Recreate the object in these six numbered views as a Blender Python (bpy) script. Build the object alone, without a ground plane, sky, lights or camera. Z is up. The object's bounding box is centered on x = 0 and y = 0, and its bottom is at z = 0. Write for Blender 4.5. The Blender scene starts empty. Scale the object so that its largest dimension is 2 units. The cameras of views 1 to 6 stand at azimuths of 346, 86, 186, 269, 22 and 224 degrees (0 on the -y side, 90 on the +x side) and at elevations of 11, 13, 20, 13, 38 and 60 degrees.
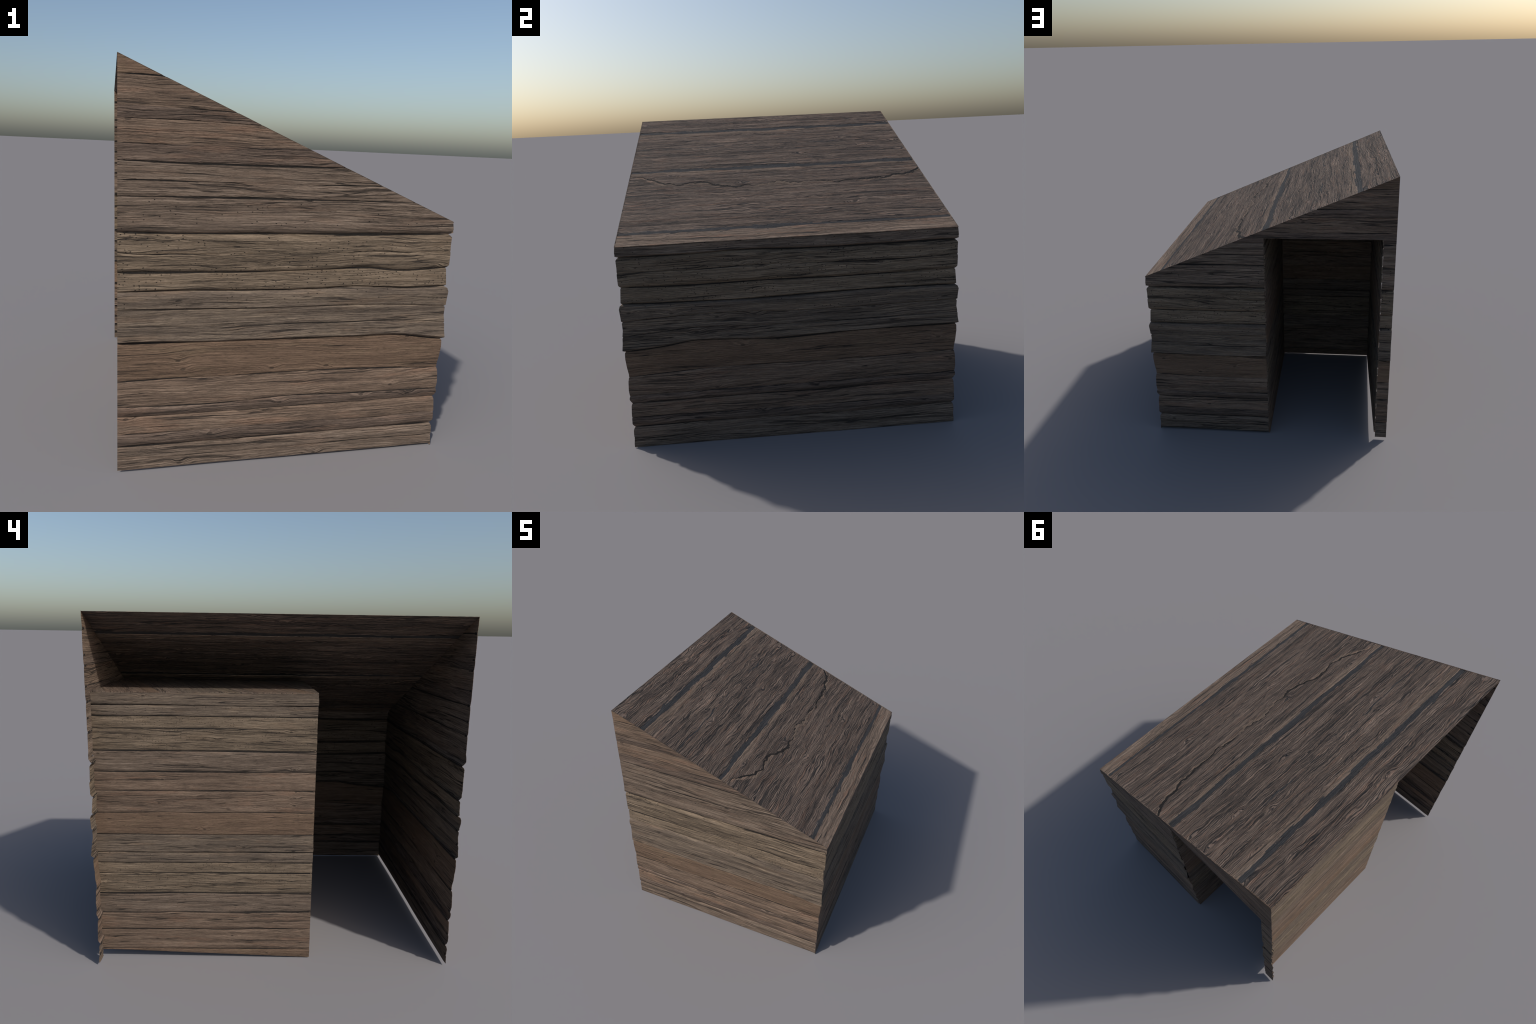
"""Weathered plank shelter: an open-fronted lean-to with a sloping board roof, three
plank walls and a boxed-in doorway.  Every board is a mesh of its own, built in a
local frame (X along the grain, Y across the board, Z outward) and placed by matrix."""
import bpy, bmesh, math
import numpy as np
from mathutils import Matrix, Vector

# ------------------------------------------------------------------ sizes (metres)
XL, XR = -0.850, 0.829          # open side / low wall
YW = 0.987                      # half width, wall faces at +-YW
Z_TOP, Z_EAVE = 1.938, 1.240    # roof plane at XL and XR
SLOPE = (Z_TOP - Z_EAVE) / (XR - XL)
BX0, BX1, BY0 = -0.770, 0.010, -0.210   # doorway box
Z_DOOR, Z_BOX = 1.528, 1.540
T = 0.004                       # board thickness
PERIOD = 1.209                  # the sequence of nine boards repeats above this height


def roof_z(x):
    return Z_TOP - SLOPE * (x - XL)


# ------------------------------------------------------------------ noise
def _hash(i, j, s):
    h = (i * 374761393 + j * 668265263 + s * 1442695041) & 0xFFFFFFFF
    h = ((h ^ (h >> 13)) * 1274126177) & 0xFFFFFFFF
    return ((h ^ (h >> 16)) & 0xFFFF) / 65535.0


def vnoise(x, y, s=0):
    x, y = np.broadcast_arrays(np.asarray(x, float), np.asarray(y, float))
    i, j = np.floor(x).astype(np.int64), np.floor(y).astype(np.int64)
    fx, fy = x - i, y - j
    fx, fy = fx * fx * fx * (fx * (fx * 6 - 15) + 10), fy * fy * fy * (fy * (fy * 6 - 15) + 10)
    a, b, c, d = _hash(i, j, s), _hash(i + 1, j, s), _hash(i, j + 1, s), _hash(i + 1, j + 1, s)
    return (a + (b - a) * fx) * (1 - fy) + (c + (d - c) * fx) * fy


def fbm(x, y, s=0, octaves=3):
    """Signed noise, about -1..1."""
    v, a, n = 0.0, 1.0, 0.0
    for o in range(octaves):
        v = v + a * (vnoise(x, y, s + 17 * o) * 2 - 1)
        n += a
        a *= 0.5
        x, y = np.asarray(x) * 2.03 + 5.1, np.asarray(y) * 2.03 + 1.7
    return v / n


def smooth(e0, e1, x):
    t = np.clip((x - e0) / (e1 - e0), 0, 1)
    return t * t * (3 - 2 * t)


def curve(points):
    """Smooth curve through hand-placed (position, value) points (monotone cosine-free Catmull)."""
    p = np.array(sorted(points), float)
    X, Y = p[:, 0], p[:, 1]
    m = np.gradient(Y, X) if len(X) > 1 else np.zeros(1)

    def f(u):
        u = np.asarray(u, float)
        if len(X) == 1:
            return np.full_like(u, Y[0])
        uc = np.clip(u, X[0], X[-1])
        k = np.clip(np.searchsorted(X, uc) - 1, 0, len(X) - 2)
        h = X[k + 1] - X[k]
        t = (uc - X[k]) / h
        return ((2 * t**3 - 3 * t**2 + 1) * Y[k] + (t**3 - 2 * t**2 + t) * h * m[k]
                + (-2 * t**3 + 3 * t**2) * Y[k + 1] + (t**3 - t**2) * h * m[k + 1])
    return f


# ------------------------------------------------------------------ materials
class Nodes:
    def __init__(self, name):
        self.mat = bpy.data.materials.new(name)
        self.mat.use_nodes = True
        self.t = self.mat.node_tree
        self.t.nodes.clear()

    def new(self, kind, **kw):
        n = self.t.nodes.new(kind)
        for k, v in kw.items():
            setattr(n, k, v)
        return n

    def put(self, sock, v):
        if isinstance(v, bpy.types.NodeSocket):
            self.t.links.new(v, sock)
        else:
            sock.default_value = v

    def math(self, op, a, b=0.0, c=None, clamp=False):
        n = self.new("ShaderNodeMath", operation=op, use_clamp=clamp)
        self.put(n.inputs[0], a)
        self.put(n.inputs[1], b)
        if c is not None:
            self.put(n.inputs[2], c)
        return n.outputs[0]

    def vec(self, x, y, z):
        n = self.new("ShaderNodeCombineXYZ")
        for s, v in zip(n.inputs, (x, y, z)):
            self.put(s, v)
        return n.outputs[0]

    def noise(self, x, y, z, detail=3.0, rough=0.55):
        n = self.new("ShaderNodeTexNoise")
        self.put(n.inputs["Vector"], self.vec(x, y, z))
        n.inputs["Scale"].default_value = 1.0
        n.inputs["Detail"].default_value = detail
        n.inputs["Roughness"].default_value = rough
        return n.outputs[0]

    def cells(self, x, y, randomness=1.0):
        n = self.new("ShaderNodeTexVoronoi", voronoi_dimensions="2D", feature="F1")
        self.put(n.inputs["Vector"], self.vec(x, y, 0.0))
        n.inputs["Scale"].default_value = 1.0
        n.inputs["Randomness"].default_value = randomness
        s = self.new("ShaderNodeSeparateColor")
        self.t.links.new(n.outputs["Color"], s.inputs[0])
        return n.outputs["Distance"], s.outputs[0], s.outputs[1]

    def step(self, v, a, b):
        """0 below a, 1 above b, smooth (a may be larger than b)."""
        n = self.new("ShaderNodeMapRange", interpolation_type="SMOOTHSTEP")
        self.put(n.inputs["Value"], v)
        lo, hi, flip = (a, b, False) if a < b else (b, a, True)
        n.inputs["From Min"].default_value, n.inputs["From Max"].default_value = lo, hi
        n.inputs["To Min"].default_value, n.inputs["To Max"].default_value = (1.0, 0.0) if flip else (0.0, 1.0)
        return n.outputs[0]

    def mix(self, f, a, b, blend="MIX"):
        n = self.new("ShaderNodeMix", data_type="RGBA", blend_type=blend)
        self.put(n.inputs["Factor"], f)
        self.put(n.inputs["A"] if False else n.inputs[6], a)
        self.put(n.inputs[7], b)
        return n.outputs[2]

    def ramp(self, f, stops):
        n = self.new("ShaderNodeValToRGB")
        e = n.color_ramp.elements
        while len(e) < len(stops):
            e.new(0.5)
        for el, (p, c) in zip(e, stops):
            el.position, el.color = p, (*c, 1)
        self.put(n.inputs[0], f)
        return n.outputs[0]


def wood(name, light, mid, dark, tint, tint_amount=0.35, checks=0.5, holes=0.0, knots=0.12,
         wiggle=0.009, lines=85.0, line_depth=0.18, coarse=False):
    """Weathered board: fibres from stretched noise and warped bands, bent around knots;
    thin drying checks along the contours of the grain; worm holes."""
    g = Nodes(name)
    M = g.math
    co = g.new("ShaderNodeTexCoord").outputs["Object"]
    sep = g.new("ShaderNodeSeparateXYZ")
    g.t.links.new(co, sep.inputs[0])
    seed = M("MULTIPLY", g.new("ShaderNodeObjectInfo").outputs["Random"], 61.0)
    x = M("ADD", sep.outputs[0], seed)
    y = sep.outputs[1]
    sd = M("MULTIPLY_ADD", sep.outputs[2], 9.0, seed)

    def n(fx, fy, shift, detail=2.0, rough=0.55, yy=None, s=None):
        return g.noise(M("MULTIPLY", x, fx), M("MULTIPLY", yy or y, fy), M("ADD", s or seed, shift), detail, rough)

    # grain direction: slow drift, small wiggles, knots push the lines apart
    y1 = M("MULTIPLY_ADD", M("SUBTRACT", n(1.1, 4.0, 0.0), 0.5), 0.07, y)
    y1 = M("MULTIPLY_ADD", M("SUBTRACT", n(7.0, 11.0, 0.7), 0.5), wiggle, y1)
    kd, kr, _ = g.cells(M("MULTIPLY", x, 4.2), M("MULTIPLY_ADD", y, 10.0, seed))
    has = g.step(kr, 1.0 - knots, 1.0 - knots + 0.001)
    near = M("MULTIPLY", g.step(kd, 0.34, 0.03), has)
    core = M("MULTIPLY", g.step(M("MULTIPLY_ADD", M("SUBTRACT", n(30.0, 60.0, 4.1), 0.5), 0.06, kd), 0.070, 0.035), has)
    y2 = M("MULTIPLY_ADD", near, 0.020 if coarse else 0.013, y1)
    fine = n(11.0, 340.0, 0.0, 5.0, 0.7, y2, sd)
    med = n(2.6 if coarse else 4.0, 125.0, 1.3, 5.0, 0.68, y2, sd)
    big = n(1.6, 26.0, 5.1, 3.0, 0.55, y2, sd)
    # bands: growth rings weathered into ridges
    phase = M("MULTIPLY_ADD", n(2.2, 9.0, 3.3, 3.0, 0.6), 7.0 if coarse else 4.0, M("MULTIPLY", y2, lines))
    band = M("MULTIPLY_ADD", M("SINE", M("MULTIPLY", phase, 6.2832)), 0.5, 0.5)
    rough_lines = M("MULTIPLY_ADD", M("SUBTRACT", med, 0.5), 1.6, band)
    on = M("MULTIPLY_ADD", g.step(n(2.4 if coarse else 1.0, 34.0 if coarse else 26.0, 8.8, 3.0), 0.36, 0.62), 0.65, 0.35)
    if coarse:
        furrow = M("MULTIPLY", g.step(M("MULTIPLY_ADD", M("SUBTRACT", fine, 0.5), 0.9, rough_lines), 0.47, 0.20), on)
    else:
        furrow = M("MULTIPLY", g.step(M("MULTIPLY_ADD", M("SUBTRACT", fine, 0.5), 0.8, rough_lines), 0.30, 0.06), on)
    tone = M("ADD", M("MULTIPLY", big, 0.26), M("ADD", M("MULTIPLY", med, 0.36), M("MULTIPLY", fine, 0.38)))
    col = g.ramp(tone, [(0.38, dark), (0.50, mid), (0.61, light)])
    col = g.mix(M("MULTIPLY", g.step(n(5.0 if coarse else 3.0, 60.0 if coarse else 22.0, 7.3, 3.0), 0.53, 0.68), tint_amount), col, (*tint, 1))
    sh = M("MULTIPLY_ADD", n(1.6, 9.0, 2.3), 0.5, 0.82)
    speck = n(45.0, 520.0, 1.1, 3.0, 0.7, y2, sd)
    sh = M("MULTIPLY", sh, M("MULTIPLY_ADD", speck, 1.0, 0.5))
    col = g.mix(1.0, col, g.vec(sh, sh, sh), "MULTIPLY")
    # short dark fibres torn out of the surface
    fib = n(13.0, 210.0, 6.7, 2.0, 0.6, y2, sd)
    torn = M("MULTIPLY", g.step(fib, 0.57, 0.66), M("MULTIPLY_ADD", g.step(n(1.5, 40.0, 5.9, 3.0), 0.40, 0.66), 0.6, 0.4))
    dirt = (0.027, 0.027, 0.028, 1) if coarse else (0.026, 0.021, 0.018, 1)
    col = g.mix(M("MULTIPLY", furrow, line_depth), col, dirt)
    col = g.mix(M("MULTIPLY", torn, 0.34), col, dirt)
    # checks: thin lines on the contours of a stretched noise, open only here and there
    ct = n(0.55, 30.0, 6.1, 2.0, 0.5, y2)
    c1 = g.step(M("ABSOLUTE", M("SUBTRACT", ct, 0.5)), 0.020 if coarse else 0.015, 0.005)
    ct2 = n(0.9, 48.0, 9.4, 2.0, 0.5, y2)
    c2 = g.step(M("ABSOLUTE", M("SUBTRACT", ct2, 0.47)), 0.015, 0.005)
    gate1 = g.step(n(0.8, 14.0, 4.4), 0.60 - 0.22 * checks, 0.68 - 0.22 * checks)
    gate2 = g.step(n(1.1, 18.0, 2.9), 0.61 - 0.20 * checks, 0.69 - 0.20 * checks)
    cm = M("MAXIMUM", M("MULTIPLY", c1, gate1), M("MULTIPLY", c2, gate2))
    col = g.mix(M("MULTIPLY", cm, 0.85), col, dirt)
    col = g.mix(M("MULTIPLY", core, 0.6), col, dirt)
    height = M("ADD", M("MULTIPLY", med, 0.55), M("MULTIPLY", fine, 0.40))
    height = M("MULTIPLY_ADD", big, 0.5, M("MULTIPLY_ADD", speck, 0.22, height))
    height = M("MULTIPLY_ADD", furrow, -0.55 if coarse else -0.30, height)
    height = M("MULTIPLY_ADD", cm, -0.7, M("MULTIPLY_ADD", torn, -0.35, height))
    height = M("MULTIPLY_ADD", core, -0.4, height)
    if holes:
        hd, hr, _ = g.cells(M("MULTIPLY", x, 42.0), M("MULTIPLY", y, 66.0))
        hm = M("MULTIPLY", g.step(hd, 0.17, 0.09), g.step(hr, 1.0 - holes, 1.0 - holes + 0.01))
        hm = M("MULTIPLY", hm, g.step(n(5.0, 14.0, 1.9, 1.0), 0.44, 0.54))
        col = g.mix(M("MULTIPLY", hm, 0.9), col, (0.014, 0.012, 0.011, 1))
        height = M("MULTIPLY_ADD", hm, -0.8, height)
    bump = g.new("ShaderNodeBump")
    bump.inputs["Strength"].default_value = 0.9
    bump.inputs["Distance"].default_value = 0.016 if coarse else 0.009
    g.put(bump.inputs["Height"], height)
    bs = g.new("ShaderNodeBsdfPrincipled")
    g.put(bs.inputs["Base Color"], col)
    bs.inputs["Roughness"].default_value = 0.86
    bs.inputs["Specular IOR Level"].default_value = 0.25
    g.put(bs.inputs["Normal"], bump.outputs[0])
    out = g.new("ShaderNodeOutputMaterial")
    g.t.links.new(bs.outputs[0], out.inputs[0])
    return g.mat


GREY = dict(light=(0.250, 0.192, 0.148), mid=(0.156, 0.116, 0.088), dark=(0.078, 0.058, 0.045), tint=(0.195, 0.130, 0.092))
BROWN = dict(light=(0.215, 0.143, 0.099), mid=(0.155, 0.103, 0.070), dark=(0.106, 0.070, 0.048), tint=(0.195, 0.140, 0.090))
RUSSET = dict(light=(0.252, 0.182, 0.134), mid=(0.161, 0.113, 0.082), dark=(0.078, 0.055, 0.042), tint=(0.240, 0.140, 0.092))
STRAW = dict(light=(0.272, 0.208, 0.148), mid=(0.172, 0.130, 0.092), dark=(0.085, 0.064, 0.046), tint=(0.200, 0.140, 0.092))
MOSSY = dict(light=(0.228, 0.176, 0.128), mid=(0.140, 0.108, 0.083), dark=(0.072, 0.055, 0.043), tint=(0.185, 0.124, 0.082))
SHADED = dict(light=(0.205, 0.152, 0.118), mid=(0.125, 0.090, 0.070), dark=(0.060, 0.044, 0.035), tint=(0.205, 0.125, 0.085))
ROOF = dict(light=(0.325, 0.238, 0.182), mid=(0.186, 0.135, 0.105), dark=(0.085, 0.065, 0.054), tint=(0.285, 0.160, 0.105))

KINDS = {
    1: wood("weathered_wood_grey", **GREY, checks=0.8, knots=0.08),
    2: wood("weathered_wood_knotty", **RUSSET, checks=0.6, knots=0.20),
    3: wood("weathered_wood_russet", **RUSSET, checks=0.7, knots=0.10, wiggle=0.014),
    4: wood("weathered_wood_brown", **BROWN, checks=0.3, knots=0.25, wiggle=0.008, line_depth=0.2),
    5: wood("weathered_wood_silvered", **MOSSY, checks=0.9, knots=0.12),
    6: wood("weathered_wood_dull", **MOSSY, checks=0.5, holes=0.14, knots=0.08),
    7: wood("weathered_wood_straw", **STRAW, checks=0.4, holes=0.40, knots=0.0),
    8: wood("weathered_wood_wormy", **STRAW, checks=1.1, holes=0.30, knots=0.12, wiggle=0.018),
    10: wood("weathered_wood_rough", **SHADED, checks=1.0, knots=0.22, wiggle=0.02),
    9: wood("weathered_wood_checked", **GREY, checks=0.9, holes=0.10, knots=0.06),
}
ROOF_WOOD = wood("weathered_roof_wood", **ROOF, tint_amount=0.45, checks=1.0, knots=0.10, wiggle=0.034, lines=92.0, line_depth=0.9, coarse=True)
ROOF_SMOOTH = wood("weathered_roof_sapwood", **{**ROOF, "mid": (0.235, 0.170, 0.126), "light": (0.32, 0.24, 0.18), "dark": (0.14, 0.102, 0.078)}, tint_amount=0.6, checks=0.5, knots=0.0, wiggle=0.02, lines=50.0, line_depth=0.3, coarse=True)
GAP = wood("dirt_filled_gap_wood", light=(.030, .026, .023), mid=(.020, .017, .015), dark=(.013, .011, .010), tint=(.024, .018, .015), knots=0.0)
ROOF_GAP = wood("dark_gap_wood", light=(.070, .067, .066), mid=(.048, .047, .048), dark=(.030, .030, .032), tint=(.050, .045, .042), tint_amount=.2, knots=0.0, checks=.3)

# cross-section of each kind of board: (fraction of the height, relief) and the long
# drying cracks that run along it: (fraction of height, depth, half width)
RELIEF = {
    1: [(0, -.009), (.09, .003), (.38, -.001), (.62, .000), (.85, -.001), (1, -.009)],
    2: [(0, -.009), (.14, .002), (.40, .001), (.60, .000), (.90, -.003), (1, -.008)],
    3: [(0, -.008), (.17, .004), (.30, .000), (.50, .003), (.85, .000), (1, -.005)],
    4: [(0, -.005), (.10, -.006), (.40, .000), (.75, .004), (.94, .003), (1, .000)],
    5: [(0, .000), (.06, .013), (.30, .008), (.52, .006), (.72, .001), (.95, .002), (1, .000)],
    6: [(0, .000), (.07, .005), (.20, .005), (.75, .009), (.92, .004), (1, -.008)],
    7: [(0, -.008), (.08, -.002), (.5, -.005), (.92, -.008), (1, -.010)],
    8: [(0, -.010), (.09, .001), (.40, .002), (.65, .000), (.92, .001), (1, -.010)],
    9: [(0, -.010), (.14, .004), (.40, .001), (.9, -.001), (1, -.009)],
}
for low, of in ((12, 2), (13, 3)):       # rough lower halves of the boards that split
    KINDS[low], RELIEF[low] = KINDS[10], RELIEF[of]
SPLIT = {1: .46, 2: .42, 3: .29, 5: .50, 8: .50}     # boards that have split along their length
# width of the open gap above each kind of board: (mean, swing)
GAPS = {1: (.0070, .005), 2: (.0045, .003), 3: (.0045, .004), 4: (.0065, .004), 5: (.0028, .002),
        6: (.0070, .004), 7: (.0065, .004), 8: (.0090, .005), 9: (.0080, .005)}


# ------------------------------------------------------------------ one board
def row_positions(h, step):
    """Row fractions over a board of height h, crowded at its edges."""
    d = list(np.linspace(0, h, max(3, int(h / step) + 1)))
    for m in (0.0, h):
        for o in (-.009, -.006, -.004, -.0025, -.0012, .0012, .0025, .004, .006, .009):
            if 0 < m + o < h:
                d.append(m + o)
    r = [0.0]
    for v in sorted(d):
        if v - r[-1] > .0009 and h - v > .0009:
            r.append(v)
    return np.array(r + [h]) / h


def finish(name, parent, fr, mat, co, q, scale=1.0, cuts=()):
    me = bpy.data.meshes.new(name)
    me.vertices.add(len(co))
    me.vertices.foreach_set("co", (co / scale).ravel())
    me.loops.add(q.size)
    me.loops.foreach_set("vertex_index", q.ravel().astype(np.int32))
    me.polygons.add(len(q))
    me.polygons.foreach_set("loop_start", np.arange(0, q.size, 4, dtype=np.int32))
    me.update(calc_edges=True)
    if cuts:
        bm = bmesh.new()
        bm.from_mesh(me)
        for pt, no in cuts:
            geom = bm.verts[:] + bm.edges[:] + bm.faces[:]
            r = bmesh.ops.bisect_plane(bm, geom=geom, dist=1e-6, plane_co=Vector(pt) / scale, plane_no=Vector(no), clear_outer=True)
            rim = [e for e in r["geom_cut"] if isinstance(e, bmesh.types.BMEdge) and e.is_boundary]
            if rim:
                bmesh.ops.holes_fill(bm, edges=rim, sides=0)
        bm.to_mesh(me)
        bm.free()
    if len(me.polygons) == 0:
        bpy.data.meshes.remove(me)
        return None
    me.polygons.foreach_set("use_smooth", np.ones(len(me.polygons), bool))
    me.set_sharp_from_angle(angle=math.radians(48))
    me.materials.append(mat)
    ob = bpy.data.objects.new(name, me)
    bpy.context.scene.collection.objects.link(ob)
    ob.parent = parent
    ob.matrix_world = fr @ Matrix.Scale(scale, 4)
    return ob


def slab(front, rear, nv, nu):
    """Closed sheet from two grids of nv x nu points."""
    N = nu * nv
    idx = np.arange(N).reshape(nv, nu)
    a, b, c, d = idx[:-1, :-1], idx[:-1, 1:], idx[1:, 1:], idx[1:, :-1]
    q = [np.stack([a, b, c, d], -1).reshape(-1, 4), np.stack([a + N, d + N, c + N, b + N], -1).reshape(-1, 4)]
    ring = np.concatenate([idx[0, :], idx[1:, -1], idx[-1, -2::-1], idx[-2:0:-1, 0]])
    nxt = np.roll(ring, -1)
    q.append(np.stack([ring, ring + N, nxt + N, nxt], -1))
    return np.concatenate([front.reshape(-1, 3), rear.reshape(-1, 3)]), np.concatenate(q)


def board(name, parent, fr, lo, hi, u0, u1, mat, seed, relief=None, span=(0., 1.), gain=1.0, amp=1.0,
          fade=(True, True), corner=(False, False), thin=(False, False), step_u=.008, step_v=.007,
          thick=T, cuts=(), scale=1.0, extra=None, notch_depth=.0035, start=None, settle=None, thin_top=False):
    """A board between the edge curves lo(u) and hi(u), from u0 to u1 along the grain.
    relief: cross-section (fraction, height), of which the board covers the part `span`;
    fade: the relief calms down towards that end; corner: that end follows the relief, so
    that it meets the next wall at the edge; thin: that end tapers to a free edge;
    cuts: planes in local space, what lies beyond them goes."""
    nu = max(4, int((u1 - u0) / step_u) + 1)
    s = np.linspace(0, 1, nu)
    um = u0 + (u1 - u0) * s
    h = float(np.mean(hi(um) - lo(um)))
    t = row_positions(h, step_v)
    nv = len(t)
    S, Tt = np.meshgrid(s, t)
    U = u0 + (u1 - u0) * S
    L, H = lo(U) - .0006, hi(U) + .0006
    V = L + (H - L) * Tt
    ends = np.ones_like(U)
    if fade[0]:
        ends = ends * smooth(0, .06, U - u0)
    if fade[1]:
        ends = ends * smooth(0, .06, u1 - U)
    prof = 0 * U
    if relief:
        p = np.array(relief, float)
        prof = np.interp(span[0] + (span[1] - span[0]) * Tt, p[:, 0], p[:, 1]) * gain
    n = amp * (.0026 * fbm(U * 1.6, V * 7, seed, 2) + .0020 * fbm(U * 4, V * 50, seed + 1, 3)
               + .0011 * fbm(U * 7, V * 140, seed + 2, 2))
    # worn edges along the seams, deeper here and shallower there; neighbours agree at the seam
    e0, e1 = Tt * h, (1 - Tt) * h
    ends = ends * (.25 + .75 * smooth(0, .016, e0)) * (.25 + .75 * smooth(0, .016, e1))
    D = prof * (1 + .35 * ends * fbm(U * 1.3, Tt * 2, seed + 3, 2)) + n * ends
    w0 = .4 + .6 * vnoise(U * 4, 0 * U, seed + 5)
    w1 = .4 + .6 * vnoise(U * 4, 0 * U, seed + 6)
    D = D - notch_depth * (np.exp(-(e0 / .0035) ** 2) * w0 + np.exp(-(e1 / .0035) ** 2) * w1)
    if extra is not None:
        D = D + extra(U, V)
    if settle is not None:
        D = D * settle(U, V)
    off0 = -D if corner[0] else 0 * D
    if start is not None:
        off0 = start(V)
    off1 = D if corner[1] else 0 * D
    Uf = (u0 + off0) + (u1 + off1 - u0 - off0) * S
    th = np.full_like(U, thick)
    if thin[0]:
        th *= .3 + .7 * smooth(0, .04, U - u0)
    if thin[1]:
        th *= .3 + .7 * smooth(0, .04, u1 - U)
    if thin_top:
        th *= .25 + .75 * smooth(0, .05, H - V)
    in0, in1 = (thick if corner[0] else 0), (thick if corner[1] else 0)
    Ub = (u0 + off0 + in0) + (u1 + off1 - in1 - u0 - off0 - in0) * S
    co, q = slab(np.stack([Uf, V, D], -1), np.stack([Ub, V, D - th], -1), nv, nu)
    return finish(name, parent, fr, mat, co, q, scale, cuts)


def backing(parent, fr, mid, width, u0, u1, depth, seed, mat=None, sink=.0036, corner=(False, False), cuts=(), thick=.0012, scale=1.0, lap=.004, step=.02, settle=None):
    """Dark strip lying low in the gap between two boards."""
    nu = max(4, int((u1 - u0) / step) + 1)
    s = np.linspace(0, 1, nu)
    S, Tt = np.meshgrid(s, np.linspace(-1, 1, 3))
    U = u0 + (u1 - u0) * S
    V = mid(U) + Tt * (width(U) / 2 + lap)
    k = settle(U, V) if settle is not None else np.ones_like(U)
    D = depth * k - sink * (.6 + .4 * k) + .0006 * fbm(U * 9, V * 60, seed, 2) * smooth(0, .05, U - u0) * smooth(0, .05, u1 - U)
    a = u0 - (depth - sink if corner[0] else 0)
    b = u1 + (depth - sink if corner[1] else 0)
    U = a + (b - a) * S
    co, q = slab(np.stack([U, V, D], -1), np.stack([U, V, D - thick], -1), 3, nu)
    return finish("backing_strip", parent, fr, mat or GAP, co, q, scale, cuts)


def frame(x, y, z, origin):
    m = Matrix.Identity(4)
    for k, v in enumerate((x, y, z, origin)):
        for r in range(3):
            m[r][k] = v[r]
    return m


def empty(name, parent=None):
    e = bpy.data.objects.new(name, None)
    bpy.context.scene.collection.objects.link(e)
    e.empty_display_size = .1
    e.parent = parent
    return e


shelter = empty("wooden_shelter")
shelter["label"] = "weathered plank shelter with sloping roof and doorway"
shelter["category"] = "wooden shed"

# ------------------------------------------------------------------ seams between the boards
# heights of the seams, hand-placed along each wall where they bend
CORNER_A = [.130, .284, .452, .613, .795, .901, .998, 1.175]     # low wall meets gable at -y
CORNER_B = [.127, .285, .475, .647, .798, .891, .988, 1.164]     # low wall meets gable at +y


def flat(z):
    return lambda u: np.full_like(np.asarray(u, float), z)


def away(u, ends, d=.1):
    k = np.ones_like(np.asarray(u, float))
    for e in ends:
        k = k * smooth(0, d, np.abs(u - e))
    return k


def wobble(base, seed, ends, a=.0025):
    return lambda u: base(np.asarray(u, float)) + a * away(u, ends) * fbm(np.asarray(u, float) * 3.5, 0.0 * u, seed, 3)


def gap(mean, swing, seed):
    return lambda u: np.maximum(0, mean + swing * (fbm(np.asarray(u, float) * 2.6, 0.0 * u, seed, 2) * 1.6 + .35 * fbm(np.asarray(u, float) * 12, 0.0 * u, seed + 3, 2)))


def narrowed(w, ends):
    return lambda u: w(u) * (.35 + .65 * away(u, ends, .06))


def shifted(c, w, sign):
    return lambda u: c(u) + sign * .5 * w(u)


gable_a = [  # u = x
    [(-.85, .128), (0, .127), (XR, CORNER_A[0])],
    [(-.85, .282), (-.47, .279), (.31, .283), (XR, CORNER_A[1])],
    [(-.85, .464), (-.46, .466), (.35, .466), (XR, CORNER_A[2])],
    [(-.85, .651), (-.48, .646), (.27, .647), (.57, .645), (.68, .632), (XR, CORNER_A[3])],
    [(-.85, .812), (-.08, .806), (.42, .810), (XR, CORNER_A[4])],
    [(-.85, .895), (-.44, .898), (-.1, .894), (.12, .898), (.31, .906), (.58, .894), (XR, CORNER_A[5])],
    [(-.85, .985), (-.1, .986), (.21, .995), (.38, 1.001), (.57, .987), (XR, CORNER_A[6])],
    [(-.85, 1.172), (-.54, 1.167), (-.3, 1.170), (.22, 1.170), (XR, CORNER_A[7])],
    [(-.85, 1.335), (.04, 1.337), (.6, 1.334)],
    [(-.85, 1.492), (-.34, 1.489), (.21, 1.493)],
    [(-.85, 1.671), (-.57, 1.677), (-.22, 1.672)],
    [(-.85, 1.856), (-.66, 1.857)],
]
low_wall = [  # u = y
    [(-YW, CORNER_A[0]), (-.48, .130), (.14, .121), (YW, CORNER_B[0])],
    [(-YW, CORNER_A[1]), (-.47, .284), (.14, .280), (YW, CORNER_B[1])],
    [(-YW, CORNER_A[2]), (-.54, .474), (.17, .467), (YW, CORNER_B[2])],
    [(-YW, CORNER_A[3]), (-.76, .631), (-.6, .654), (-.37, .647), (-.1, .631), (.32, .645), (YW, CORNER_B[3])],
    [(-YW, CORNER_A[4]), (-.52, .814), (.15, .796), (YW, CORNER_B[4])],
    [(-YW, CORNER_A[5]), (-.5, .887), (-.2, .885), (.37, .895), (YW, CORNER_B[5])],
    [(-YW, CORNER_A[6]), (-.58, .986), (-.2, .991), (.37, .984), (YW, CORNER_B[6])],
    [(-YW, CORNER_A[7]), (-.6, 1.172), (-.25, 1.178), (.03, 1.167), (.45, 1.163), (YW, CORNER_B[7])],
]
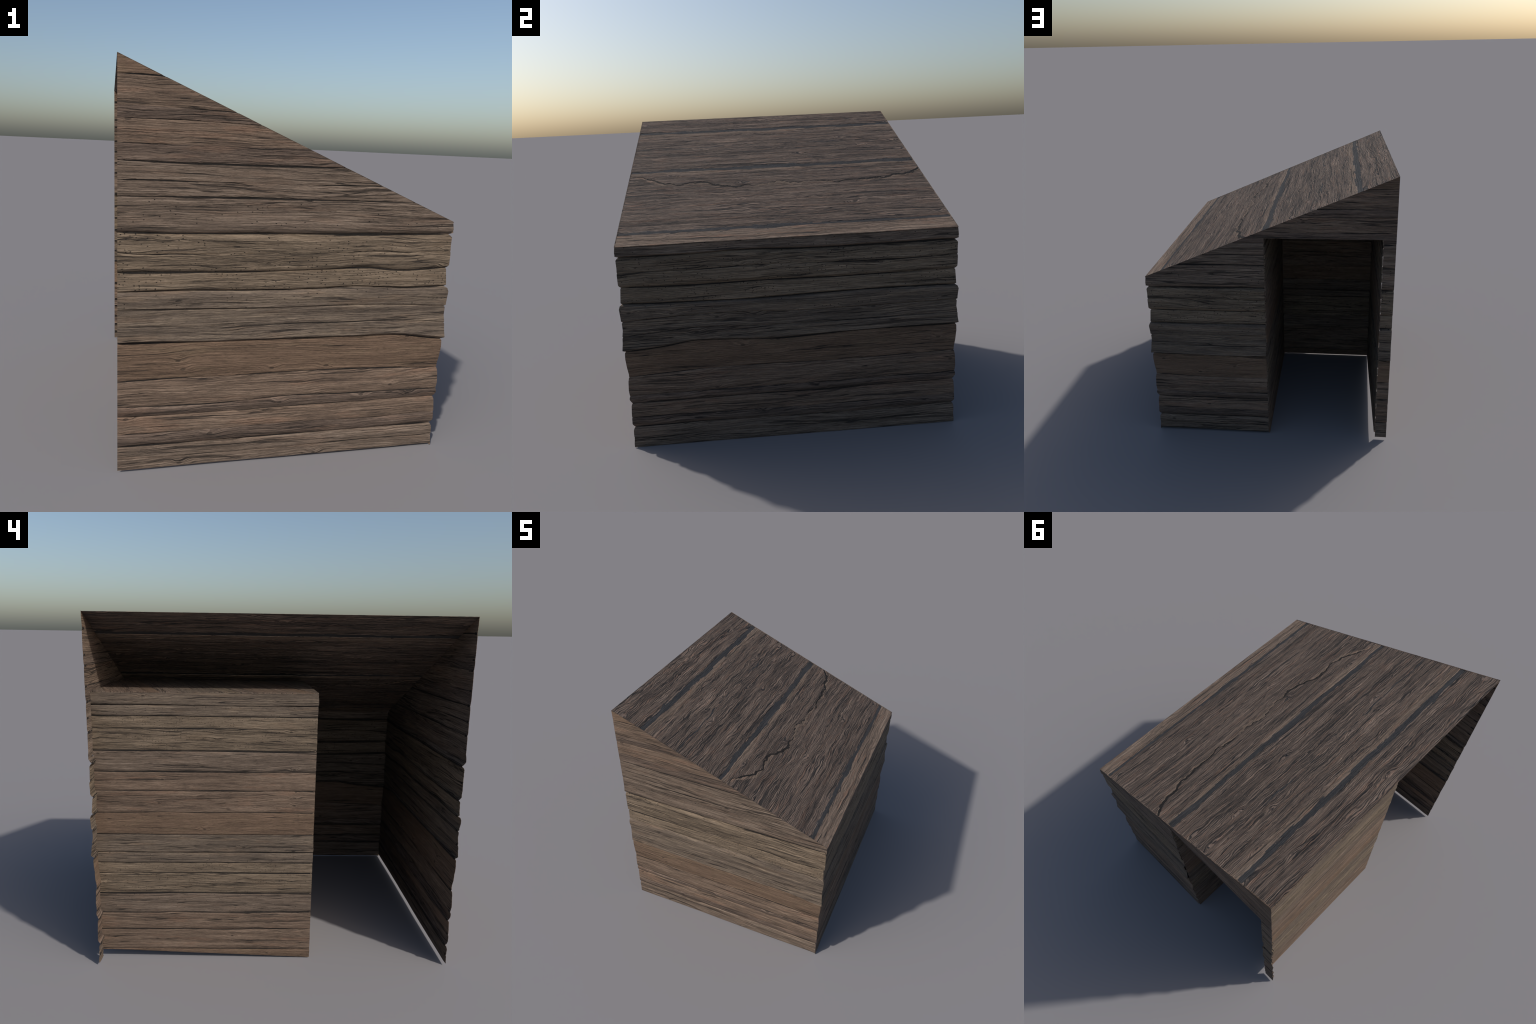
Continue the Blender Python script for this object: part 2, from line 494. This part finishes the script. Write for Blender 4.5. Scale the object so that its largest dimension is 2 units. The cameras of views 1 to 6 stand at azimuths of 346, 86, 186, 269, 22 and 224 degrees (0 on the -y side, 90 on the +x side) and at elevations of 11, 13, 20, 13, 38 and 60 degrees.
gable_b = [  # u = -x
    [(-XR, CORNER_B[0]), (0, .133), (.85, .131)],
    [(-XR, CORNER_B[1]), (0, .287), (.85, .283)],
    [(-XR, CORNER_B[2]), (-.4, .463), (0, .466), (.85, .468)],
    [(-XR, CORNER_B[3]), (-.4, .642), (0, .649), (.85, .647)],
    [(-XR, CORNER_B[4]), (0, .812), (.85, .806)],
    [(-XR, CORNER_B[5]), (-.47, .891), (0, .897), (.85, .893)],
    [(-XR, CORNER_B[6]), (0, .989), (.85, .986)],
    [(-XR, CORNER_B[7]), (0, 1.169), (.85, 1.171)],
    [(-.6, 1.334), (0, 1.337), (.85, 1.335)],
    [(-.2, 1.493), (.85, 1.492)],
    [(.2, 1.672), (.85, 1.673)],
    [(.6, 1.857), (.85, 1.856)],
]


def courses(bottom, top, seams, seed, ends):
    """From the seam curves of a wall: a list of boards (lo, hi, kind, span) and of gaps
    (middle curve, width, depth).  Split boards give two boards and a gap that opens and closes."""
    mids = [wobble(c, seed + i, ends) for i, c in enumerate(seams)]
    wid = [narrowed(gap(*GAPS[i % 9 + 1], seed + 50 + i), ends) for i in range(len(seams))]
    boards, gaps = [], []
    for i in range(len(seams) + 1):
        kind = i % 9 + 1
        lo = shifted(mids[i - 1], wid[i - 1], 1) if i else bottom
        hi = shifted(mids[i], wid[i], -1) if i < len(seams) else top
        if i < len(seams):
            gaps.append((mids[i], wid[i], RELIEF[kind][-1][1], i))
        if kind in SPLIT:
            f = SPLIT[kind]
            c = (lambda lo, hi, f, sd: lambda u: lo(u) + f * (hi(u) - lo(u)) + .009 * away(u, ends) * fbm(np.asarray(u, float) * 2.2, 0.0 * u, sd, 3))(lo, hi, f, seed + 70 + i)
            w = narrowed(gap(.0040, .0045, seed + 90 + i), ends)
            boards.append((lo, shifted(c, w, -1), {2: 12, 3: 13}.get(kind, kind), (0.09 if i == 0 else 0, f), i))
            boards.append((shifted(c, w, 1), hi, kind, (f, 1), i))
            p = np.array(RELIEF[kind])
            gaps.append((c, w, float(np.interp(f, p[:, 0], p[:, 1])), i))
        else:
            boards.append((lo, hi, kind, (0, 1), i))
    return boards, gaps


# ------------------------------------------------------------------ walls
FR_A = frame((1, 0, 0), (0, 0, 1), (0, -1, 0), (0, -YW, 0))
FR_X = frame((0, 1, 0), (0, 0, 1), (1, 0, 0), (XR, 0, 0))
FR_B = frame((-1, 0, 0), (0, 0, 1), (0, 1, 0), (0, YW, 0))
MIT = .3          # how steeply the gable tops lean in under the roof
cut_a = [((0, roof_z(0) + .0015, 0), (SLOPE, 1, -MIT))]
cut_b = [((0, roof_z(0) + .0015, 0), (-SLOPE, 1, -MIT))]


def settle_a(u, v):
    """Above the height of the eave the gables are nearly flat, the more so under the roof edge."""
    return (.22 + .78 * smooth(1.27, 1.20, v)) * (.4 + .6 * smooth(.002, .03, roof_z(u) - v))


def settle_b(u, v):
    return settle_a(-u, v)


def reach(z):
    """How far along x the gable goes at height z."""
    return XL + (Z_TOP - z) / SLOPE + .012


# gable at -y
wall = empty("wall", shelter)
boards, gaps = courses(flat(.012), flat(1.96), [curve(p) for p in gable_a], 100, (XL, XR))
for j, (lo, hi, k, span, i) in enumerate(boards):
    right = XR if i < 8 else min(XR, reach(float(np.min(lo(np.linspace(XL, XR, 40))))))
    board("wall_plank", wall, FR_A, lo, hi, XL, right, KINDS[k], 1000 + 31 * j, RELIEF[k], span,
          fade=(False, i < 9), corner=(False, i < 9), thin=(True, False), cuts=cut_a if i >= 8 else (), settle=settle_a if i >= 8 else None)
for j, (c, w, d, i) in enumerate(gaps):
    right = XR if i < 8 else min(XR, reach(float(np.mean(c(np.linspace(XL, XR, 40))))))
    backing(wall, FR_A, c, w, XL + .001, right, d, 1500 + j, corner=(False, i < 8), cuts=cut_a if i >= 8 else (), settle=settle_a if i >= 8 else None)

# low wall at +x
wall = empty("wall", shelter)
boards, gaps = courses(flat(0.0006), flat(Z_EAVE - .001), [curve(p) for p in low_wall], 200, (-YW, YW))
for j, (lo, hi, k, span, i) in enumerate(boards):
    board("wall_plank", wall, FR_X, lo, hi, -YW, YW, KINDS[k], 2000 + 31 * j, RELIEF[k], span, corner=(True, True))
for j, (c, w, d, i) in enumerate(gaps):
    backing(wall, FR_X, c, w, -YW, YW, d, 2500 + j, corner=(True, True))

# gable at +y, with the doorway
wall = empty("wall", shelter)
boards, gaps = courses(flat(.013), flat(1.96), [curve(p) for p in gable_b], 300, (-XR, -XL))
for j, (lo, hi, k, span, i) in enumerate(boards):
    zl = float(np.min(lo(np.linspace(-XR, -XL, 40))))
    zh = float(np.max(hi(np.linspace(-XR, -XL, 40))))
    left = -XR if i < 8 else max(-XR, -reach(zl))
    cuts = list(cut_b) if i >= 8 else []
    st = settle_b if i >= 8 else None
    low, high = dict(seed=3000 + 31 * j, relief=RELIEF[k], span=span, settle=st), dict(seed=3500 + 31 * j, relief=RELIEF[k], span=span, settle=st)
    if zl < Z_DOOR - .004:      # beside the doorway
        c2 = cuts + ([((0, Z_DOOR, 0), (0, 1, 0))] if zh > Z_DOOR else [])
        board("wall_plank", wall, FR_B, lo, hi, left, -BX1, KINDS[k], **low, fade=(i < 9, False), corner=(i < 9, False), cuts=c2)
        board("wall_plank", wall, FR_B, lo, hi, -BX0, -XL, KINDS[k], **high, fade=(True, False), thin=(False, True), cuts=c2[len(cuts):])
    if zh > Z_DOOR + .004:      # over the doorway
        c2 = cuts + ([((0, Z_DOOR, 0), (0, -1, 0))] if zl < Z_DOOR else [])
        board("wall_plank", wall, FR_B, lo, hi, left, -XL, KINDS[k], **low, fade=(False, False), thin=(False, True), cuts=c2)
for j, (c, w, d, i) in enumerate(gaps):
    z = float(np.mean(c(np.linspace(-XR, -XL, 40))))
    left = -XR if i < 8 else max(-XR, -reach(z))
    cuts = cut_b if i >= 8 else ()
    if z < Z_DOOR:
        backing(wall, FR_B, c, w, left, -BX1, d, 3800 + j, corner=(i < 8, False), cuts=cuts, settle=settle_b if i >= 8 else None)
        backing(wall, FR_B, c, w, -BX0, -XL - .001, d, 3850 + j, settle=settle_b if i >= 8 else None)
    else:
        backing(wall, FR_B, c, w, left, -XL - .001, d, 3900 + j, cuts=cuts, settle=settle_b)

# ------------------------------------------------------------------ doorway box
box = empty("doorway_box", shelter)
BOX_SEAMS = [.055, .180, .286, .404, .526, .590, .650, .755, .880, 1.005, 1.110, 1.225, 1.346, 1.413, 1.470]
BOX_KINDS = [4, 3, 2, 9, 8, 7, 6, 5, 4, 3, 2, 1, 8, 7, 6, 5]
SC = .63


BASE = [0] + [float(curve(p)(np.array(-BX0))) for p in gable_b[:9]]


def wall_relief(v):
    """Relief of the doorway wall beside the box, by height."""
    z = [0.0]
    d = [RELIEF[1][1][1]]
    for k in range(8):
        for f, r in RELIEF[k + 1]:
            z.append(BASE[k] + f * (BASE[k + 1] - BASE[k]) + 1e-4 * len(z) * .01)
            d.append(r)
    return np.interp(v, z + [1.21, 1.26], d + [.003, 0.0])


def box_wall(fr, u0, u1, seed, bottom, top, meets=False):
    mids = [wobble(flat(z), seed + i, (), .003) for i, z in enumerate(BOX_SEAMS)]
    wid = [gap(.0038, .0032, seed + 60 + i) for i in range(len(mids))]
    for i, k in enumerate(BOX_KINDS):
        lo = shifted(mids[i - 1], wid[i - 1], 1) if i else bottom
        hi = shifted(mids[i], wid[i], -1) if i < len(mids) else top
        board("box_plank", box, fr, lo, hi, u0, u1, KINDS[k], seed + 31 * i, RELIEF[k], start=(lambda v: .0015 - wall_relief(v)) if meets else None, gain=.25, amp=.45, fade=(False, False),
              thick=.006, scale=SC, step_u=.010, step_v=.009, notch_depth=.0025)
    for i in range(len(mids)):
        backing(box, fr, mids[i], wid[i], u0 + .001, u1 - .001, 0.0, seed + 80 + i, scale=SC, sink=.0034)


FR_F = frame((0, -1, 0), (0, 0, 1), (-1, 0, 0), (BX0, 0, 0))
box_wall(FR_F, -YW, -BY0, 5000, curve([(-YW, .054), (-BY0, .003)]), curve([(-YW, 1.537), (-BY0, Z_BOX + .002)]), meets=True)
FR_S = frame((1, 0, 0), (0, 0, 1), (0, -1, 0), (0, BY0, 0))
box_wall(FR_S, BX0 + .003, BX1 - .003, 6000, flat(.004), flat(Z_BOX))
FR_I = frame((0, 1, 0), (0, 0, 1), (1, 0, 0), (BX1, 0, 0))
box_wall(FR_I, BY0, YW - .004, 7000, flat(.004), flat(Z_BOX - .004))
# lid: narrow boards lying a little askew across it
ang = math.radians(18)
ca, sa = math.cos(ang), math.sin(ang)
DIP = -.0030     # the lid sinks a little towards the doorway
FR_T = frame((ca, sa, DIP * sa), (-sa, ca, DIP * ca), (0, 0, 1), (BX0, BY0, Z_BOX + .0015))


def to_lid(px, py):
    dx, dy = px - BX0, py - BY0
    return (dx * ca + dy * sa, -dx * sa + dy * ca, 0)


def lid_normal(nx, ny):
    return (nx * ca + ny * sa, -nx * sa + ny * ca, 0)


lid_cuts = [(to_lid(BX0, 0), lid_normal(-1, 0)), (to_lid(BX1, 0), lid_normal(1, 0)),
            (to_lid(0, BY0), lid_normal(0, -1)), (to_lid(0, YW - .006), lid_normal(0, 1))]
edges = [-.26, -.16, -.07, .02, .09, .20, .31, .40, .47, .56, .68, .79, .86, .95, 1.06, 1.16]
for i in range(len(edges) - 1):
    board("box_plank", box, FR_T, wobble(flat(edges[i]), 8000 + i, (), .003), wobble(flat(edges[i + 1]), 8001 + i, (), .003),
          -.05, 1.2, KINDS[[5, 6, 9, 4, 3, 2, 1, 8][i % 8]], 8100 + 31 * i, amp=.4, fade=(False, False), thick=.006,
          scale=SC, step_u=.012, step_v=.012, cuts=lid_cuts)

# ------------------------------------------------------------------ roof
roof = empty("roof", shelter)
ln = math.hypot(1, SLOPE)
up = Vector((-1 / ln, 0, SLOPE / ln))
nrm = Vector((SLOPE / ln, 0, 1 / ln))
FR_R = frame((0, 1, 0), up, nrm, (XR, 0, Z_EAVE))
Y_R = YW + .001


def rv(x):
    return (XR - x) * ln


ridge_crack = curve([(-.99, .035), (-.89, .09), (-.72, .172), (-.67, .179), (-.547, .177), (-.375, .22), (-.25, .248), (-.1, .245),
                     (.016, .21), (.2, .235), (.38, .24), (.54, .22), (.76, .215), (.89, .19), (.99, .13)])


def crack_line(u):
    jag = .016 * fbm(u * 28, 0 * u, 931, 3) + .020 * fbm(u * 10, 0 * u, 932, 2)
    return rv(ridge_crack(u) + jag)


def calm(U, V):
    return smooth(0, .02, Y_R - np.abs(U)) * smooth(0, .015, V) * smooth(0, .02, rv(XL) - V)


def roof_relief(seed):
    def f(U, V):
        warp = .02 * fbm(U * 3, V * 4, seed, 3) + .008 * fbm(U * 13, V * 16, seed + 7, 2)
        g = 1 - np.abs(fbm(U * 4, (V + warp) * 55, seed + 1, 2)) * 2.2
        d = .0015 * fbm(U * 2, V * 6, seed + 2, 2) - .0018 * np.clip(g, 0, 1) ** 2
        return np.minimum(d, .001) * calm(U, V)
    return f


def seam(x, seed, a=.004):
    return wobble(flat(rv(x)), seed, (), a)


# boards from the eave up: lower edge, upper edge, material
def ragged(c, seed, a=.006):
    return lambda u: c(u) + a * fbm(np.asarray(u, float) * 30, 0.0 * u, seed, 3)


crack_gap = gap(.0120, .0120, 940)
check_gap = gap(.0015, .0050, 943)
below_crack = lambda u: crack_line(u) - .5 * crack_gap(u)
above_crack = lambda u: crack_line(u) + .5 * crack_gap(u)
lens = lambda u: below_crack(u) - np.maximum(.001, -.004 + .060 * fbm(u * 3.1, 0 * u, 951, 2) + .006 * fbm(u * 17, 0 * u, 952, 2))
check_line = wobble(flat(rv(-.345)), 955, (), .03)
sap_c, sap_b = ragged(seam(.046, 404, .014), 944, .004), ragged(seam(-.548, 407, .022), 945, .005)
pieces = [
    (seam(XR + .003, 0, 0), ragged(seam(.727, 401), 946, .003), ROOF_SMOOTH),
    (ragged(seam(.704, 402), 947, .005), lens, ROOF_WOOD),
    (lens, below_crack, ROOF_SMOOTH),
    (above_crack, sap_c, ROOF_WOOD),
    (sap_c, ragged(seam(.014, 405, .005), 948, .004), ROOF_SMOOTH),
    (ragged(seam(-.022, 406, .018), 949, .008), shifted(check_line, check_gap, -1), ROOF_WOOD),
    (shifted(check_line, check_gap, 1), sap_b, ROOF_WOOD),
    (sap_b, ragged(seam(-.596, 408, .005), 950, .004), ROOF_SMOOTH),
    (ragged(seam(-.630, 409, .010), 951, .006), seam(XL, 0, 0), ROOF_WOOD),
]
for i, (lo, hi, m) in enumerate(pieces):
    board("roof_plank", roof, FR_R, lo, hi, -Y_R, Y_R, m, 9000 + 57 * i, amp=0, corner=(True, True), notch_depth=0 if i in (0, 8) else .002,
          step_u=.006, step_v=.0045, thick=.0032, extra=roof_relief(9100), thin_top=i == 8)
# dark wood that lies low in the gaps
for i, (x, w) in enumerate([(.715, .030), (-.006, .046), (-.613, .042)]):
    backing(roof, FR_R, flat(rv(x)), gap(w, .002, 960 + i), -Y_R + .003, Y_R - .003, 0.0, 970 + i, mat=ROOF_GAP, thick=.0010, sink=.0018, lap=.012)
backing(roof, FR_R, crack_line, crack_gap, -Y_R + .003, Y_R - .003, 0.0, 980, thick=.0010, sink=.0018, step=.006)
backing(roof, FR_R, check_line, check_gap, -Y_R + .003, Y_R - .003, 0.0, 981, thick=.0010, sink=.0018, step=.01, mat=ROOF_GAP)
bpy.context.view_layer.update()
